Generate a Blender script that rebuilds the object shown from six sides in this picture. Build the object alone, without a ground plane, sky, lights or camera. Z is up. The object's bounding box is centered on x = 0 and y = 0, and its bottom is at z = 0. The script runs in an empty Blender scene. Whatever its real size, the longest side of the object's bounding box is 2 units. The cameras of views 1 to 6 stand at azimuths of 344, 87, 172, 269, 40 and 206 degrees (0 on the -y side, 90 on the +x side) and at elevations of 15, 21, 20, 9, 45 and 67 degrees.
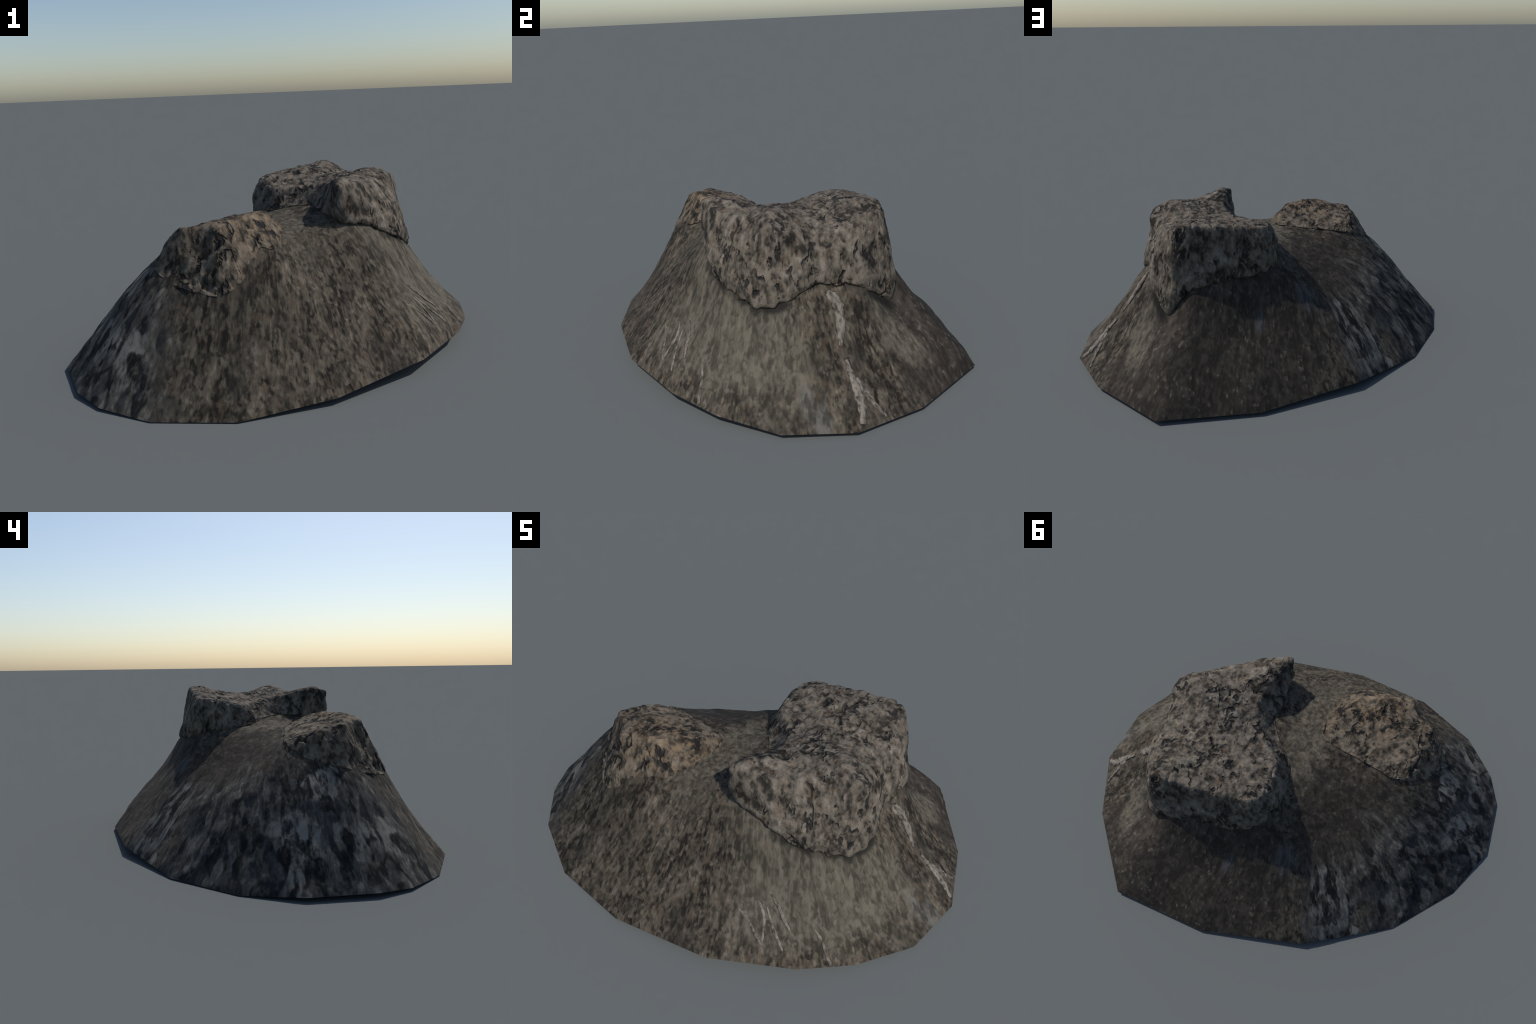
"""A low mound of earth with two weathered boulders on its crest.

earth_mound  - 17-sided rim, height field spanned over surveyed control points
boulder      - two: a long waisted one (east) and a wedge-shaped one (south-west),
               each lofted foot -> flank -> shoulder and closed with a domed top
root         - pale roots lying on the east slope
"""
import bpy
import math
import random
import numpy as np
from mathutils import Vector, noise
from mathutils.geometry import delaunay_2d_cdt

random.seed(7)
np.random.seed(7)

# ------------------------------------------------------------------ helpers


class Sheet:
    """Thin-plate height field z(x, y) through control points."""

    def __init__(self, points, stiffness=2e-4):
        p = np.array(points, float)
        self.c = p[:, :2]
        n = len(p)
        a = np.zeros((n + 3, n + 3))
        a[:n, :n] = self.kernel(self.c) + stiffness * np.eye(n)
        a[:n, n] = 1
        a[:n, n + 1:] = self.c
        a[n:, :n] = a[:n, n:].T
        self.w = np.linalg.solve(a, np.concatenate([p[:, 2], np.zeros(3)]))

    def kernel(self, q):
        d2 = ((q[:, None, :] - self.c[None]) ** 2).sum(2)
        return 0.5 * d2 * np.log(d2 + 1e-12)

    def __call__(self, q):
        q = np.atleast_2d(np.array(q, float))[:, :2]
        n = len(self.c)
        return self.kernel(q) @ self.w[:n] + self.w[n] + q @ self.w[n + 1:]


def loop_spline(points, steps):
    """Closed Catmull-Rom curve through the points."""
    p = np.array(points, float)
    n, out = len(p), []
    for i in range(n):
        a, b, c, d = p[i - 1], p[i], p[(i + 1) % n], p[(i + 2) % n]
        for k in range(steps):
            t = k / steps
            out.append(0.5 * (2 * b + (c - a) * t + (2 * a - 5 * b + 4 * c - d) * t * t + (3 * b - a - 3 * c + d) * t ** 3))
    return np.array(out)


def open_spline(points, steps):
    p = np.array(points, float)
    p = np.vstack([2 * p[0] - p[1], p, 2 * p[-1] - p[-2]])
    out = []
    for i in range(1, len(p) - 2):
        a, b, c, d = p[i - 1], p[i], p[i + 1], p[i + 2]
        for k in range(steps):
            t = k / steps
            out.append(0.5 * (2 * b + (c - a) * t + (2 * a - 5 * b + 4 * c - d) * t * t + (3 * b - a - 3 * c + d) * t ** 3))
    out.append(p[-2])
    return np.array(out)


def inside(poly, q):
    x, y = q[:, 0], q[:, 1]
    hit = np.zeros(len(q), bool)
    for (ax, ay), (bx, by) in zip(poly, np.roll(poly, -1, 0)):
        cross = (ay > y) != (by > y)
        hit ^= cross & (x < (bx - ax) * (y - ay) / (by - ay + 1e-15) + ax)
    return hit


def edge_gap(poly, q):
    best = np.full(len(q), 9.0)
    for a, b in zip(poly, np.roll(poly, -1, 0)):
        e = b - a
        t = np.clip(((q - a) @ e) / (e @ e + 1e-15), 0, 1)
        best = np.minimum(best, np.linalg.norm(q - (a + t[:, None] * e), axis=1))
    return best


def fill_outline(border, step):
    """Triangles over a closed xy outline; returns points (border first) and faces."""
    lo, hi = border.min(0), border.max(0)
    grid = []
    for j, y in enumerate(np.arange(lo[1], hi[1], step * 0.866)):
        for x in np.arange(lo[0] + (j % 2) * step / 2, hi[0], step):
            grid.append((x, y))
    grid = np.array(grid)
    grid = grid[inside(border, grid)]
    grid = grid[edge_gap(border, grid) > step * 0.55]
    pts = np.vstack([border, grid])
    n = len(border)
    edges = [(i, (i + 1) % n) for i in range(n)]
    v, _, f, _, _, _ = delaunay_2d_cdt([Vector(p) for p in pts], edges, [], 1, 1e-7)
    assert len(v) == len(pts)
    return pts, [tuple(t) for t in f]


def relax(v, faces, rounds, strength, hold=None):
    """Laplacian smoothing, keeping the vertices in `hold` where they are."""
    pairs = set()
    for f in faces:
        for a, b in zip(f, f[1:] + f[:1]):
            pairs.add((min(a, b), max(a, b)))
    e = np.array(sorted(pairs))
    deg = np.bincount(e.ravel(), minlength=len(v)).astype(float)
    free = np.ones(len(v), bool)
    if hold is not None:
        free[hold] = False
    for _ in range(rounds):
        s = np.zeros_like(v)
        np.add.at(s, e[:, 0], v[e[:, 1]])
        np.add.at(s, e[:, 1], v[e[:, 0]])
        m = s / np.maximum(deg, 1)[:, None]
        v = np.where(free[:, None], v + strength * (m - v), v)
    return v


def normals_of(v, faces):
    n = np.zeros_like(v)
    for f in faces:
        a, b, c = v[f[0]], v[f[1]], v[f[2]]
        k = np.cross(b - a, c - a)
        for i in f:
            n[i] += k
    return n / (np.linalg.norm(n, axis=1)[:, None] + 1e-12)


def mesh_object(name, v, faces, material, parent=None, smooth=True):
    me = bpy.data.meshes.new(name)
    me.from_pydata([tuple(p) for p in v], [], [tuple(int(i) for i in f) for f in faces])
    me.validate()
    me.update()
    me.shade_smooth() if smooth else me.shade_flat()
    me.materials.append(material)
    ob = bpy.data.objects.new(name, me)
    bpy.context.scene.collection.objects.link(ob)
    ob.parent = parent
    return ob


# ------------------------------------------------------------------ the shape

# rim of the mound, counter-clockwise from the east
RIM = np.array([
    (0.981, -0.074, 0.025), (0.998, 0.217, 0.020), (0.868, 0.507, 0.019), (0.585, 0.825, 0.019),
    (0.125, 0.819, 0.015), (-0.344, 0.672, 0.036), (-0.709, 0.416, 0.002), (-0.919, 0.130, 0.000),
    (-1.002, -0.126, 0.017), (-0.966, -0.407, 0.018), (-0.893, -0.548, 0.009), (-0.725, -0.706, 0.000),
    (-0.427, -0.823, 0.001), (-0.043, -0.826, 0.027), (0.385, -0.709, 0.062), (0.687, -0.503, 0.060),
    (0.849, -0.317, 0.042)])

# long boulder: foot, flank, shoulder at 18 stations, counter-clockwise from the south-west nose
LONG_FOOT = [
    (0.205, -0.335, 0.562), (0.320, -0.333, 0.545), (0.450, -0.305, 0.480), (0.543, -0.251, 0.424), (0.640, -0.120, 0.383), (0.660, -0.014, 0.412),
    (0.625, 0.090, 0.450), (0.612, 0.190, 0.455), (0.600, 0.310, 0.430), (0.525, 0.462, 0.325), (0.420, 0.478, 0.455), (0.250, 0.450, 0.486),
    (0.060, 0.400, 0.505), (-0.030, 0.260, 0.545), (-0.005, 0.090, 0.570), (0.098, -0.015, 0.604), (0.148, -0.105, 0.612), (0.155, -0.220, 0.602)]
LONG_FLANK = [
    (0.168, -0.342, 0.640), (0.300, -0.325, 0.640), (0.420, -0.280, 0.610), (0.519, -0.195, 0.622), (0.607, -0.100, 0.580), (0.614, -0.018, 0.600),
    (0.600, 0.080, 0.600), (0.592, 0.160, 0.600), (0.588, 0.280, 0.600), (0.490, 0.445, 0.600), (0.375, 0.440, 0.605), (0.215, 0.415, 0.605),
    (0.025, 0.368, 0.610), (-0.015, 0.240, 0.630), (0.025, 0.100, 0.625), (0.142, -0.003, 0.640), (0.180, -0.102, 0.650), (0.170, -0.225, 0.660)]
LONG_SHOULDER = [
    (0.175, -0.342, 0.742), (0.280, -0.300, 0.732), (0.375, -0.230, 0.715), (0.465, -0.140, 0.730), (0.570, -0.075, 0.728), (0.602, -0.020, 0.700),
    (0.565, 0.065, 0.680), (0.540, 0.180, 0.682), (0.535, 0.320, 0.702), (0.460, 0.415, 0.748), (0.340, 0.405, 0.752), (0.205, 0.378, 0.732),
    (0.058, 0.342, 0.717), (0.012, 0.235, 0.702), (0.060, 0.105, 0.680), (0.190, 0.002, 0.688), (0.228, -0.110, 0.716), (0.196, -0.230, 0.745)]
LONG_TOP = [
    (0.215, -0.280, 0.766), (0.250, -0.033, 0.720), (0.440, -0.060, 0.760), (0.520, -0.040, 0.755), (0.350, -0.100, 0.738), (0.300, 0.100, 0.726), (0.450, 0.100, 0.718),
    (0.110, 0.110, 0.692), (0.220, 0.300, 0.740), (0.350, 0.330, 0.757), (0.400, 0.380, 0.772), (0.120, 0.290, 0.728), (0.460, 0.200, 0.708), (0.455, 0.290, 0.728)]

# wedge boulder: 12 stations from the east nose
WEDGE_FOOT = [
    (-0.060, -0.210, 0.570), (-0.085, -0.360, 0.545), (-0.155, -0.462, 0.513), (-0.215, -0.460, 0.532), (-0.285, -0.520, 0.452), (-0.380, -0.550, 0.385), (-0.520, -0.460, 0.390),
    (-0.612, -0.310, 0.445), (-0.570, -0.170, 0.475), (-0.450, -0.085, 0.525), (-0.340, -0.085, 0.545), (-0.220, -0.095, 0.560), (-0.085, -0.110, 0.577)]
WEDGE_FLANK = [
    (-0.085, -0.215, 0.605), (-0.110, -0.330, 0.600), (-0.180, -0.400, 0.596), (-0.228, -0.425, 0.590), (-0.290, -0.450, 0.568), (-0.385, -0.490, 0.510), (-0.465, -0.405, 0.520),
    (-0.560, -0.315, 0.545), (-0.535, -0.190, 0.535), (-0.445, -0.095, 0.545), (-0.335, -0.100, 0.560), (-0.220, -0.110, 0.575), (-0.095, -0.125, 0.592)]
WEDGE_SHOULDER = [
    (-0.115, -0.225, 0.635), (-0.140, -0.285, 0.648), (-0.205, -0.345, 0.652), (-0.255, -0.372, 0.652), (-0.305, -0.397, 0.648), (-0.368, -0.430, 0.635), (-0.420, -0.370, 0.626),
    (-0.505, -0.325, 0.617), (-0.498, -0.210, 0.590), (-0.435, -0.125, 0.565), (-0.330, -0.130, 0.580), (-0.225, -0.135, 0.592), (-0.115, -0.150, 0.608)]
WEDGE_TOP = [(-0.300, -0.340, 0.650), (-0.300, -0.240, 0.617), (-0.200, -0.220, 0.625), (-0.420, -0.240, 0.605)]

# how far each station is hollowed out under its lip (1 = full)
LONG_UNDERCUT = [0.3, 0.5, 0.8, 1, 1, 1, 1, 1, 1, 1, 0.8, 0.5, 0.4, 0.2, 0, 0, 0, 0]
WEDGE_UNDERCUT = [0, 0.4, 0.5, 0.1, 0.3, 0.1, 0, 0, 0, 0.4, 0.5, 0.5, 0.2]

# surveyed points of the open soil
SOIL = [
    (0.670, 0.194, 0.390), (0.759, 0.198, 0.262), (0.841, 0.209, 0.180), (0.472, -0.417, 0.281), (0.531, -0.542, 0.145), (0.620, -0.495, 0.125),
    (0.670, -0.370, 0.170), (0.780, -0.385, 0.055), (0.293, 0.659, 0.204), (0.353, 0.798, 0.045), (0.151, 0.720, 0.140), (0.547, 0.688, 0.178),
    (-0.295, 0.554, 0.175), (-0.246, 0.509, 0.240), (0.030, -0.301, 0.564), (0.133, 0.510, 0.345), (-0.242, 0.359, 0.360), (-0.662, -0.179, 0.403),
    (-0.801, -0.091, 0.232), (-0.753, -0.367, 0.275), (-0.774, -0.577, 0.082), (0.020, -0.781, 0.070), (0.690, 0.450, 0.195), (0.300, 0.579, 0.296),
    (-0.390, -0.590, 0.295), (-0.432, -0.050, 0.510), (-0.340, 0.140, 0.422), (-0.110, 0.290, 0.475), (-0.020, -0.080, 0.573), (0.045, -0.060, 0.583), (0.080, -0.180, 0.575), (-0.080, 0.050, 0.560),
    (0.380, 0.507, 0.422), (0.000, 0.560, 0.258), (0.250, 0.497, 0.412), (-0.490, 0.270, 0.285), (0.740, 0.330, 0.215), (0.700, -0.210, 0.245), (0.550, -0.330, 0.318), (-0.385, 0.055, 0.445), (-0.290, 0.280, 0.372), (-0.170, 0.440, 0.350), (-0.572, -0.480, 0.345),
    (0.763, -0.033, 0.262), (0.080, -0.630, 0.228), (-0.180, -0.620, 0.275), (-0.050, -0.440, 0.462), (-0.260, -0.640, 0.258), (0.240, -0.480, 0.375),
    (0.170, -0.555, 0.300), (0.470, -0.587, 0.146), (0.450, 0.532, 0.362), (0.620, 0.590, 0.188), (0.800, 0.484, 0.085)]


def rim_edge(step=0.02):
    out = []
    for a, b in zip(RIM, np.roll(RIM, -1, 0)):
        k = max(2, int(np.linalg.norm(b - a) / step))
        out += [a + (b - a) * i / k for i in range(k)]
    return np.array(out)


def mound_sheet():
    half = (RIM + np.roll(RIM, -1, 0)) / 2
    return Sheet(np.vstack([RIM, half, SOIL, LONG_FOOT, WEDGE_FOOT]))


def grain(p, size, octaves=4, seed=0.0):
    return noise.fractal(Vector((p[0] / size + seed, p[1] / size, p[2] / size)), 1.0, 2.0, octaves)


def build_mound(material):
    soil = mound_sheet()
    border = rim_edge()
    pts, faces = fill_outline(border[:, :2], 0.013)
    n = len(border)
    z = soil(pts)
    z[:n] = border[:, 2]
    v = np.column_stack([pts, z])
    gap = edge_gap(RIM[:, :2], pts)
    nor = normals_of(v, faces)
    for i in range(n, len(v)):
        fade = min(1.0, gap[i] / 0.05)
        d = 0.0035 * grain(v[i], 0.07, 4, 3.1) + 0.0015 * grain(v[i], 0.02, 2, 9.0)
        v[i] += nor[i] * d * fade
    # hollow underside, drawn up a little behind the rim
    c = np.array([0.0, 0.0, 0.0])
    inner = border * [0.9, 0.9, 1.0] + [0, 0, 0.05]
    k = len(v) + n
    v = np.vstack([v, border, inner, [[0.0, 0.0, 0.12]]])
    for i in range(n):
        j = (i + 1) % n
        faces.append((k - n + j, k - n + i, k + i, k + j))
        faces.append((k + j, k + i, k + n))
    ob = mesh_object("earth_mound", v, faces, material)
    return ob, soil


def build_boulder(foot, flank, shoulder, top, material, parent, seed, lumps, undercut):
    steps = 22
    plan = np.array(foot)[:, :2]
    if np.cross(plan, np.roll(plan, -1, 0)).sum() < 0:  # keep every loop counter-clockwise
        foot, flank, shoulder, undercut = foot[::-1], flank[::-1], shoulder[::-1], undercut[::-1]
    mid = np.mean(np.array(foot), 0)
    rings = []
    for f, g in ((np.array(foot), np.array(flank)),):
        into = (f - mid) * [1, 1, 0]
        into /= np.linalg.norm(into, axis=1)[:, None]
        rings.append(f - into * 0.030 - [0, 0, 0.050])          # buried root
        deep = np.array(undercut)[:, None] * 0.032
        rings.append(f - into * deep)                           # recessed where it meets the soil
        rings.append(f + (g - f) * 0.14 + into * deep * 0.3)    # lip above the recess
    rings = [loop_spline(r, steps) for r in (*rings, flank, shoulder)]
    for j, amount in ((1, 0.6), (2, 1.0)):  # ragged lower edge
        for i, q in enumerate(rings[j]):
            rings[j][i] += amount * (0.11 * grain(q * [1, 1, 0], 0.055, 3, seed + 23) + 0.03) * (rings[3][i] - q)
    n = len(rings[0])
    up = [open_spline([r[i] for r in rings], 10) for i in range(n)]
    rows = len(up[0])
    side = np.array([[up[i][j] for i in range(n)] for j in range(rows)])
    v = side.reshape(-1, 3)
    faces = []
    for j in range(rows - 1):
        for i in range(n):
            a, b = j * n + i, j * n + (i + 1) % n
            faces.append((a, b, b + n, a + n))
    border = side[-1]
    pts, cap = fill_outline(border[:, :2], 0.007)
    crown = Sheet(np.vstack([border[::6], top]))
    z = crown(pts)
    off = (rows - 1) * n
    extra = len(v)
    number = [off + i if i < n else extra + i - n for i in range(len(pts))]
    v = np.vstack([v, np.column_stack([pts[n:], z[n:]])])
    faces += [tuple(number[i] for i in f) for f in cap]
    v = relax(v, faces, 5, 0.5, hold=range(n))
    nor = normals_of(v, faces)
    for i in range(n, len(v)):
        p = v[i]
        d = lumps * (1.0 * grain(p, 0.08, 4, seed) + 0.45 * grain(p, 0.035, 3, seed + 5))
        seam = abs(grain(p * [1, 1, 0.6], 0.085, 3, seed + 11))
        d -= 1.6 * lumps * max(0.0, 1.0 - seam / 0.16) * min(1.0, max(0.0, 0.5 + 2.5 * grain(p, 0.16, 2, seed + 17)))
        v[i] = p + nor[i] * d
    return mesh_object("boulder", v, faces, material, parent)


# ------------------------------------------------------------------ materials


class Nodes:
    def __init__(self, name):
        self.m = bpy.data.materials.new(name)
        self.m.use_nodes = True
        self.t = self.m.node_tree
        self.bsdf = self.t.nodes["Principled BSDF"]
        self.obj = self.add("ShaderNodeTexCoord").outputs["Object"]

    def add(self, kind, **props):
        n = self.t.nodes.new(kind)
        for k, val in props.items():
            setattr(n, k, val)
        return n

    def plug(self, value, socket):
        if isinstance(value, bpy.types.NodeSocket):
            self.t.links.new(value, socket)
        elif value is not None:
            socket.default_value = value

    def math(self, op, a, b=None, clamp=False):
        n = self.add("ShaderNodeMath", operation=op, use_clamp=clamp)
        self.plug(a, n.inputs[0])
        if b is not None:
            self.plug(b, n.inputs[1])
        return n.outputs[0]

    def stretch(self, scale, shift=(0, 0, 0)):
        n = self.add("ShaderNodeMapping")
        self.plug(self.obj, n.inputs["Vector"])
        n.inputs["Scale"].default_value = scale
        n.inputs["Location"].default_value = shift
        return n.outputs[0]

    def radial(self, around, along):
        """Coordinates drawn out down the slope: direction from the crest, then distance."""
        flat = self.add("ShaderNodeVectorMath", operation="MULTIPLY")
        self.plug(self.obj, flat.inputs[0])
        flat.inputs[1].default_value = (1, 1, 0)
        ln = self.add("ShaderNodeVectorMath", operation="LENGTH")
        self.plug(flat.outputs[0], ln.inputs[0])
        way = self.add("ShaderNodeVectorMath", operation="NORMALIZE")
        self.plug(flat.outputs[0], way.inputs[0])
        big = self.add("ShaderNodeVectorMath", operation="SCALE")
        self.plug(way.outputs[0], big.inputs[0])
        big.inputs["Scale"].default_value = around
        out = self.add("ShaderNodeCombineXYZ")
        self.plug(self.math("MULTIPLY", ln.outputs["Value"], along), out.inputs["Z"])
        join = self.add("ShaderNodeVectorMath", operation="ADD")
        self.plug(big.outputs[0], join.inputs[0])
        self.plug(out.outputs[0], join.inputs[1])
        return join.outputs[0], ln.outputs["Value"]

    def noise(self, vector, scale, detail=4.0, rough=0.55, warp=0.0):
        n = self.add("ShaderNodeTexNoise")
        self.plug(vector, n.inputs["Vector"])
        n.inputs["Scale"].default_value = scale
        n.inputs["Detail"].default_value = detail
        n.inputs["Roughness"].default_value = rough
        n.inputs["Distortion"].default_value = warp
        return n.outputs["Fac"]

    def cells(self, vector, scale, feature="SMOOTH_F1", smooth=0.5):
        """Random grey and distance of Voronoi cells."""
        n = self.add("ShaderNodeTexVoronoi", feature=feature)
        self.plug(vector, n.inputs["Vector"])
        n.inputs["Scale"].default_value = scale
        if feature == "SMOOTH_F1":
            n.inputs["Smoothness"].default_value = smooth
        sep = self.add("ShaderNodeSeparateColor")
        self.plug(n.outputs["Color"], sep.inputs[0])
        return sep.outputs[0], sep.outputs[1], n.outputs["Distance"]

    def shake(self, vector, scale, amount):
        """Vector displaced by noise, to break regular cells."""
        n = self.add("ShaderNodeTexNoise")
        self.plug(vector, n.inputs["Vector"])
        n.inputs["Scale"].default_value = scale
        n.inputs["Detail"].default_value = 2.0
        c = self.add("ShaderNodeVectorMath", operation="SUBTRACT")
        self.plug(n.outputs["Color"], c.inputs[0])
        c.inputs[1].default_value = (0.5, 0.5, 0.5)
        m = self.add("ShaderNodeVectorMath", operation="SCALE")
        self.plug(c.outputs[0], m.inputs[0])
        m.inputs["Scale"].default_value = amount
        a = self.add("ShaderNodeVectorMath", operation="ADD")
        self.plug(vector, a.inputs[0])
        self.plug(m.outputs[0], a.inputs[1])
        return a.outputs[0]

    def blend(self, *terms):
        """Weighted sum of (value, weight) pairs."""
        total = None
        for value, weight in terms:
            t = self.math("MULTIPLY", value, weight)
            total = t if total is None else self.math("ADD", total, t)
        return total

    def ramp(self, value, lo, hi):
        n = self.add("ShaderNodeMapRange", interpolation_type="SMOOTHSTEP")
        self.plug(value, n.inputs["Value"])
        n.inputs["From Min"].default_value = lo
        n.inputs["From Max"].default_value = hi
        return n.outputs["Result"]

    def mix(self, fac, a, b, mode="MIX"):
        n = self.add("ShaderNodeMix", data_type="RGBA", blend_type=mode)
        self.plug(fac, n.inputs["Factor"])
        for val, s in ((a, n.inputs["A"]), (b, n.inputs["B"])):
            self.plug((*val, 1.0) if isinstance(val, tuple) else val, s)
        return n.outputs["Result"]

    def patch(self, centre, radii, turn=0.0, ragged=0.35, soft=0.35, wobble=None):
        """Mask of a ragged ellipse in plan (xy) around `centre`."""
        n = self.add("ShaderNodeMapping", vector_type="TEXTURE")
        self.plug(self.obj, n.inputs["Vector"])
        n.inputs["Location"].default_value = (centre[0], centre[1], 0)
        n.inputs["Rotation"].default_value = (0, 0, math.radians(turn))
        n.inputs["Scale"].default_value = (radii[0], radii[1], 1)
        flat = self.add("ShaderNodeVectorMath", operation="MULTIPLY")
        self.plug(n.outputs[0], flat.inputs[0])
        flat.inputs[1].default_value = (1, 1, 0)
        ln = self.add("ShaderNodeVectorMath", operation="LENGTH")
        self.plug(flat.outputs[0], ln.inputs[0])
        d = ln.outputs["Value"]
        if wobble is not None:
            d = self.math("ADD", d, self.math("MULTIPLY", self.math("SUBTRACT", wobble, 0.5), ragged * 4))
        return self.ramp(d, 1.0 + soft, 1.0 - soft)

    def finish(self, colour, rough=0.95, height=None, bump=0.3, reach=0.004):
        self.plug(colour, self.bsdf.inputs["Base Color"])
        self.plug(rough, self.bsdf.inputs["Roughness"])
        self.bsdf.inputs["Specular IOR Level"].default_value = 0.15
        if height is not None:
            b = self.add("ShaderNodeBump")
            b.inputs["Strength"].default_value = bump
            b.inputs["Distance"].default_value = reach
            self.plug(height, b.inputs["Height"])
            self.plug(b.outputs[0], self.bsdf.inputs["Normal"])
        return self.m


def soil_material():
    k = Nodes("soil")
    down = k.stretch((1, 1, 0.28))            # grain drawn out down the slope
    loose = k.shake(down, 40, 0.03)
    wob = k.noise(down, 8, 4, 0.6)
    broad = k.noise(down, 5, 3, 0.55)
    grit, grit_hue, _ = k.cells(loose, 70, smooth=0.8)
    clod_hue = k.noise(k.stretch((1, 1, 0.3), (3, 1, 2)), 30, 3, 0.6)
    streak, reach = k.radial(0.70, 0.45)
    on_slope = k.ramp(reach, 0.28, 0.50)

    def drawn(scale, detail, rough):
        n = k.add("ShaderNodeMix", data_type="FLOAT")
        k.plug(on_slope, n.inputs["Factor"])
        k.plug(k.noise(down, scale, detail, rough), n.inputs[2])
        k.plug(k.noise(streak, scale, detail, rough), n.inputs[3])
        return n.outputs[0]

    fine = drawn(100, 2, 0.6)
    mid = drawn(46, 3, 0.62)
    big = drawn(19, 3, 0.55)
    tone = k.blend((grit, 0.17), (fine, 0.22), (mid, 0.37), (big, 0.24))

    # mottled brown earth (south and crest)
    earth = k.mix(k.ramp(tone, 0.38, 0.62), (0.013, 0.0112, 0.0093), (0.104, 0.087, 0.066))
    earth = k.mix(k.math("MULTIPLY", k.ramp(tone, 0.57, 0.68), 0.8), earth, (0.178, 0.152, 0.123))
    earth = k.mix(k.math("MULTIPLY", k.ramp(clod_hue, 0.54, 0.68), 0.55), earth, (0.076, 0.054, 0.037))
    earth = k.mix(k.math("MULTIPLY", k.ramp(clod_hue, 0.44, 0.32), 0.45), earth, (0.070, 0.066, 0.046))
    earth = k.mix(k.math("MULTIPLY", k.ramp(broad, 0.50, 0.34), 0.45), earth, (0.030, 0.027, 0.023))

    # dark humus of the north slope and the hollow, with sparse pale grit
    humus = k.mix(k.ramp(tone, 0.38, 0.66), (0.022, 0.0185, 0.0155), (0.060, 0.050, 0.0405))
    speck = k.math("MULTIPLY", k.ramp(grit, 0.70, 0.82), k.ramp(fine, 0.50, 0.66))
    humus = k.mix(k.math("MULTIPLY", speck, 0.55), humus, (0.135, 0.122, 0.098))

    # lichen-grey silt under the long boulder
    silt = k.mix(k.ramp(tone, 0.36, 0.64), (0.044, 0.039, 0.030), (0.124, 0.110, 0.085))
    silt = k.mix(k.math("MULTIPLY", k.ramp(clod_hue, 0.56, 0.70), 0.5), silt, (0.096, 0.076, 0.058))

    # slate chips on the west slope
    chip_at = k.shake(k.radial(0.70, 0.62)[0], 20, 0.045)
    chip, chip_hue, _ = k.cells(chip_at, 30, smooth=0.4)
    flake = k.noise(chip_at, 44, 3, 0.65)
    s_tone = k.blend((chip, 0.20), (flake, 0.42), (mid, 0.22), (fine, 0.16))
    slate = k.mix(k.ramp(s_tone, 0.40, 0.56), (0.010, 0.0103, 0.011), (0.082, 0.075, 0.065))
    slate = k.mix(k.math("MULTIPLY", k.ramp(s_tone, 0.54, 0.64), 0.85), slate, (0.172, 0.158, 0.138))
    slate = k.mix(k.math("MULTIPLY", k.ramp(clod_hue, 0.54, 0.68), 0.5), slate, (0.046, 0.035, 0.025))
    slate = k.mix(k.math("MULTIPLY", k.ramp(chip_hue, 0.36, 0.24), 0.55), slate, (0.023, 0.025, 0.029))

    p = lambda *a, **o: k.patch(*a, wobble=wob, **o)
    top = lambda *m: m[0] if len(m) == 1 else k.math("MAXIMUM", m[0], top(*m[1:]))

    col = earth
    col = k.mix(top(p((0.36, 0.66), (0.62, 0.34), 18, ragged=0.2, soft=0.25),
                    p((-0.33, 0.22), (0.26, 0.30), 20, ragged=0.3, soft=0.4)), col, humus)
    col = k.mix(top(p((0.64, -0.26), (0.38, 0.15), 50, ragged=0.35, soft=0.45),
                    p((0.66, 0.46), (0.06, 0.11), -20, ragged=0.3, soft=0.4)), col, silt)
    col = k.mix(k.math("MULTIPLY", top(p((-0.01, -0.15), (0.09, 0.34), 0, ragged=0.3, soft=0.5),
                                       p((0.36, -0.36), (0.20, 0.08), -20, ragged=0.3, soft=0.5)), 0.7), col, silt)
    col = k.mix(top(p((-0.84, -0.22), (0.26, 0.56), 0, ragged=0.35, soft=0.3),
                    p((-0.66, 0.26), (0.30, 0.22), -35, ragged=0.4, soft=0.35),
                    p((-0.42, 0.53), (0.13, 0.24), 30, ragged=0.3, soft=0.2)), col, slate)
    # pale stone faces that show through
    pale = k.mix(k.ramp(s_tone, 0.47, 0.60), (0.062, 0.057, 0.050), (0.205, 0.187, 0.162))
    shown = k.math("MULTIPLY", k.ramp(s_tone, 0.45, 0.53), 0.8)
    col = k.mix(k.math("MULTIPLY", top(p((-0.36, 0.46), (0.055, 0.15), 25, ragged=0.5, soft=0.25),
                                       p((-0.53, 0.49), (0.035, 0.12), 40, ragged=0.5, soft=0.25),
                                       p((-0.77, -0.46), (0.05, 0.15), 15, ragged=0.5, soft=0.25),
                                       p((-0.66, -0.19), (0.07, 0.07), 0, ragged=0.5, soft=0.35),
                                       p((-0.84, -0.10), (0.10, 0.08), 0, ragged=0.5, soft=0.35)), shown), col, pale)
    blue = k.mix(k.ramp(mid, 0.40, 0.60), (0.032, 0.034, 0.038), (0.075, 0.077, 0.083))
    col = k.mix(k.math("MULTIPLY", top(p((-0.14, 0.42), (0.045, 0.050), 0, ragged=0.6, soft=0.4),
                                       p((0.10, 0.53), (0.022, 0.030), 0, ragged=0.6, soft=0.4)), 0.65), col, blue)
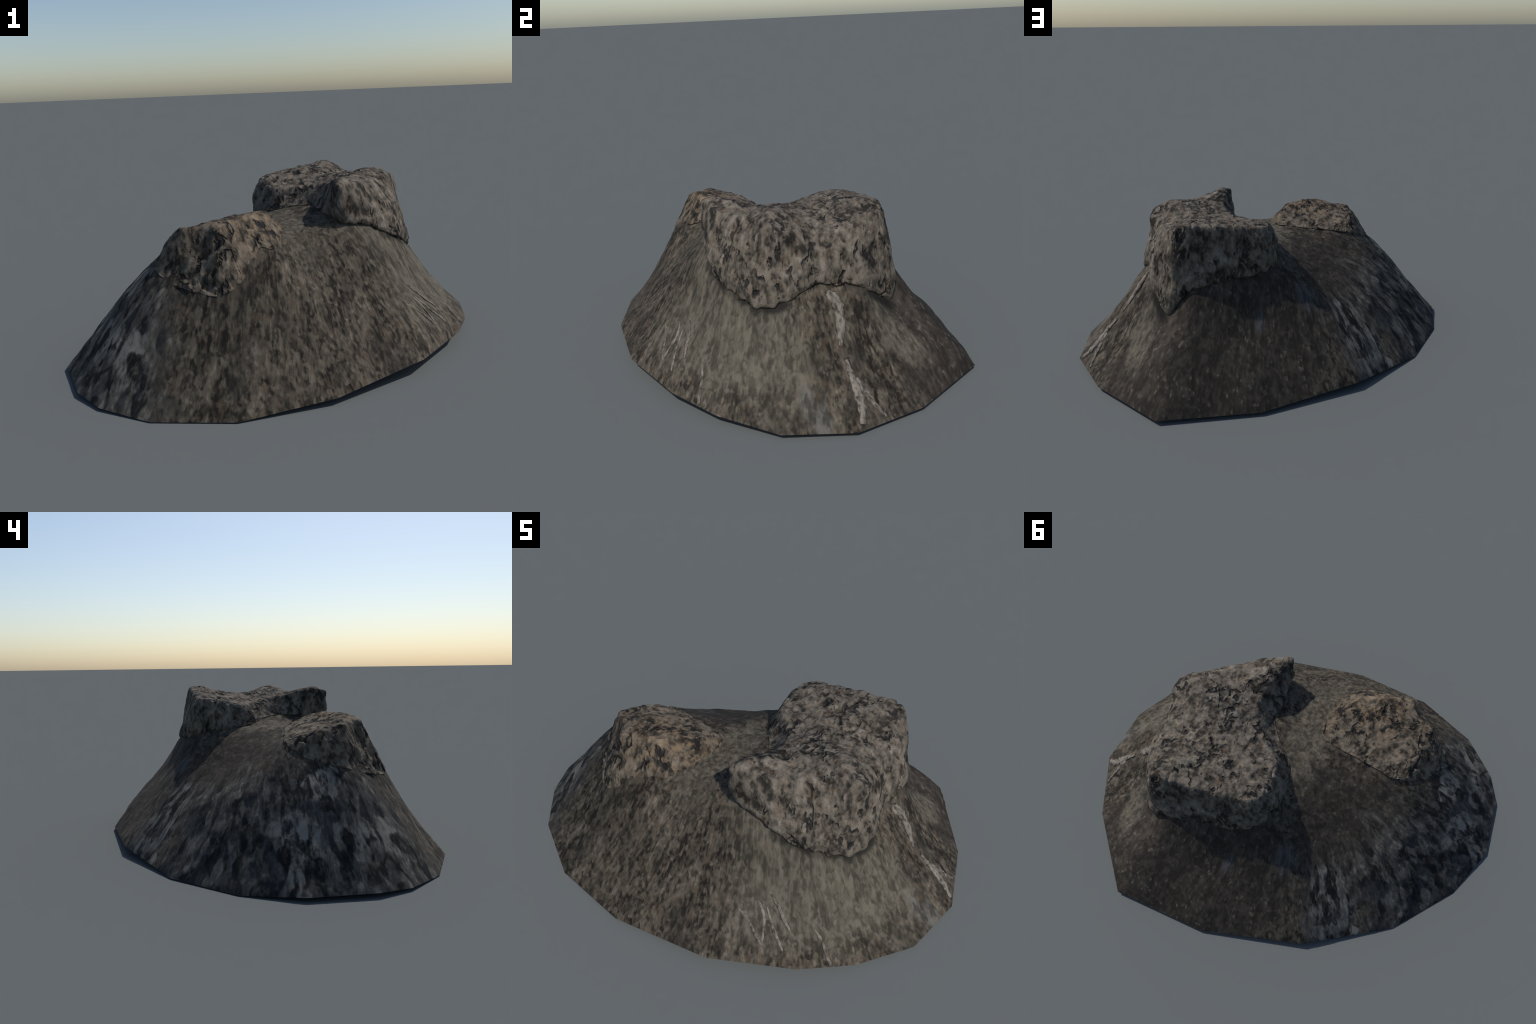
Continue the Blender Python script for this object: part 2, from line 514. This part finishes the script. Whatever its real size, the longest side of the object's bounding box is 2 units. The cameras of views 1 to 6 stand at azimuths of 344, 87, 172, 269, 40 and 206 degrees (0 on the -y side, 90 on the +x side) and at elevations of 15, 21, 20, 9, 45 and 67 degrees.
    # weathered grey stone patches low on the east slope
    grey = k.mix(k.ramp(mid, 0.40, 0.60), (0.050, 0.047, 0.042), (0.120, 0.114, 0.102))
    col = k.mix(k.math("MULTIPLY", top(p((0.92, 0.04), (0.05, 0.025), 0, ragged=0.6, soft=0.4),
                                       p((0.965, 0.085), (0.05, 0.03), 0, ragged=0.6, soft=0.4)), 0.7), col, grey)
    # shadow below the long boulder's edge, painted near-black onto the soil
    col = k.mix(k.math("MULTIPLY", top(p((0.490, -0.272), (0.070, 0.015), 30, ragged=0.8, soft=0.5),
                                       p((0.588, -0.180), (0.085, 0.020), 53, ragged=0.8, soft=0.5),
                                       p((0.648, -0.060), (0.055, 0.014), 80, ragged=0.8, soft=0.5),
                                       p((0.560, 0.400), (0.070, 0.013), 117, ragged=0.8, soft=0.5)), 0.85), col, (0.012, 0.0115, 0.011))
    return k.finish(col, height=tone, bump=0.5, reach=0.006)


def stone_material():
    k = Nodes("weathered_stone")
    base = k.stretch((1, 1, 0.55))
    p = k.shake(base, 16, 0.06)
    knob_hue = k.noise(k.stretch((1, 1, 0.5), (2, 5, 1)), 22, 3, 0.6)
    rust = k.noise(k.stretch((1, 1, 0.5), (7, 3, 4)), 34, 2, 0.5)
    bit, bit_hue, _ = k.cells(k.shake(base, 40, 0.03), 60, smooth=0.8)
    fine = k.noise(base, 105, 2, 0.6)
    mid = k.noise(base, 40, 3, 0.62)
    big = k.noise(p, 18, 2, 0.5)
    wob = k.noise(base, 10, 4, 0.6)
    tone = k.blend((bit, 0.12), (fine, 0.12), (mid, 0.38), (big, 0.38))
    # crevices: bands where a noise crosses its middle value, broken up along their length
    seam = k.math("ABSOLUTE", k.math("SUBTRACT", k.noise(p, 8.0, 3, 0.55), 0.5))
    pit = k.math("MULTIPLY", k.ramp(seam, 0.040, 0.008), k.ramp(k.noise(base, 14, 2, 0.5), 0.48, 0.60))
    pit = k.math("MAXIMUM", pit, k.math("MULTIPLY", k.ramp(k.noise(base, 19, 3, 0.6), 0.41, 0.33), k.ramp(wob, 0.40, 0.55)))

    col = k.mix(k.ramp(tone, 0.38, 0.58), (0.023, 0.020, 0.0165), (0.140, 0.119, 0.095))
    col = k.mix(k.math("MULTIPLY", k.ramp(tone, 0.55, 0.67), 0.8), col, (0.222, 0.196, 0.164))
    col = k.mix(k.math("MULTIPLY", k.ramp(knob_hue, 0.56, 0.70), 0.45), col, (0.150, 0.106, 0.074))
    col = k.mix(k.math("MULTIPLY", k.ramp(rust, 0.66, 0.76), 0.50), col, (0.110, 0.062, 0.038))
    col = k.mix(k.math("MULTIPLY", k.ramp(knob_hue, 0.42, 0.30), 0.40), col, (0.075, 0.073, 0.056))
    # the wedge boulder is warmer, with an ochre bloom
    col = k.mix(k.math("MULTIPLY", k.patch((-0.3, -0.3), (0.34, 0.32), soft=0.1), 0.4), col, (1.05, 0.95, 0.80), "MULTIPLY")
    ochre = k.math("MULTIPLY", k.patch((-0.24, -0.32), (0.17, 0.13), 20, ragged=0.5, soft=0.4, wobble=wob), k.ramp(mid, 0.46, 0.66))
    col = k.mix(k.math("MULTIPLY", ochre, 0.5), col, (0.205, 0.130, 0.068))
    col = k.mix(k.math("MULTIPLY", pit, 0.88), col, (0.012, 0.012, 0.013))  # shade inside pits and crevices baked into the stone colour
    height = k.blend((tone, 1.0), (big, 0.6), (pit, -0.8))
    return k.finish(col, height=height, bump=0.9, reach=0.014)


def root_material():
    k = Nodes("bleached_root")
    p = k.stretch((1, 1, 0.4))
    tone = k.blend((k.noise(p, 70, 4, 0.6), 0.6), (k.noise(p, 22, 3, 0.5), 0.4))
    col = k.mix(k.ramp(tone, 0.38, 0.62), (0.050, 0.044, 0.036), (0.205, 0.181, 0.152))
    return k.finish(col, height=tone, bump=0.4)


def build_root(path, width, soil, material, parent, sink=0.30):
    """Tapered, slightly flattened root that follows the slope along (x, y) points."""
    line = open_spline([(x, y, 0) for x, y in path], 8)
    z = soil(line)
    line[:, 2] = z
    eps = 0.004
    gx = (soil(line + [eps, 0, 0]) - z) / eps
    gy = (soil(line + [0, eps, 0]) - z) / eps
    up = np.column_stack([-gx, -gy, np.ones(len(z))])
    up /= np.linalg.norm(up, axis=1)[:, None]
    n, ring = len(line), 10
    v, faces = [], []
    for i in range(n):
        t = line[min(i + 1, n - 1)] - line[max(i - 1, 0)]
        t /= np.linalg.norm(t)
        side = np.cross(up[i], t)
        s = i / (n - 1)
        w = 1.15 * np.interp(s, np.linspace(0, 1, len(width)), width) * (1 + 0.5 * grain(line[i], 0.03, 2, 2.0))
        h = 0.42 * w
        for a in range(ring):
            an = a / ring * math.tau
            v.append(line[i] + side * math.cos(an) * w / 2 + up[i] * (math.sin(an) * h / 2 + h * (0.5 - sink) * 0.5))
    for i in range(n - 1):
        for a in range(ring):
            b = (a + 1) % ring
            faces.append((i * ring + a, i * ring + b, (i + 1) * ring + b, (i + 1) * ring + a))
    faces.append(tuple(range(ring))[::-1])
    faces.append(tuple((n - 1) * ring + a for a in range(ring)))
    return mesh_object("root", np.array(v), faces, material, parent)


ROOTS = [
    # stout bleached root below the long boulder, and its forked lower end
    ([(0.628, 0.160), (0.650, 0.192), (0.685, 0.203), (0.718, 0.201), (0.762, 0.192)], (0.022, 0.044, 0.036, 0.032, 0.010)),
    ([(0.796, 0.208), (0.840, 0.220), (0.880, 0.236), (0.925, 0.245), (0.972, 0.240)], (0.012, 0.028, 0.036, 0.032, 0.022)),
    ([(0.845, 0.238), (0.880, 0.274), (0.905, 0.305), (0.928, 0.345)], (0.016, 0.024, 0.018, 0.010)),
    # thin roots on the south-east slope
    ([(0.389, -0.535), (0.442, -0.531), (0.490, -0.541), (0.536, -0.548)], (0.005, 0.009, 0.010, 0.006)),
    ([(0.434, -0.463), (0.489, -0.479), (0.518, -0.516), (0.541, -0.547)], (0.008, 0.013, 0.010, 0.005)),
    ([(0.481, -0.452), (0.545, -0.484), (0.584, -0.496), (0.614, -0.505)], (0.006, 0.011, 0.010, 0.005)),
    ([(0.465, -0.417), (0.508, -0.421), (0.562, -0.436), (0.604, -0.445)], (0.006, 0.012, 0.011, 0.005)),
    ([(0.666, -0.369), (0.709, -0.371), (0.750, -0.384), (0.782, -0.392)], (0.005, 0.010, 0.012, 0.012)),
]

soil_mat = soil_material()
stone_mat = stone_material()
root_mat = root_material()
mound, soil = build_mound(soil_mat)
mound["label"] = "dark earth mound with two weathered boulders on top"
mound["category"] = "rocky mound"
build_boulder(LONG_FOOT, LONG_FLANK, LONG_SHOULDER, LONG_TOP, stone_mat, mound, 1.7, 0.0075, LONG_UNDERCUT)
build_boulder(WEDGE_FOOT, WEDGE_FLANK, WEDGE_SHOULDER, WEDGE_TOP, stone_mat, mound, 6.3, 0.0075, WEDGE_UNDERCUT)
for path, width in ROOTS:
    build_root(path, width, soil, root_mat, mound)
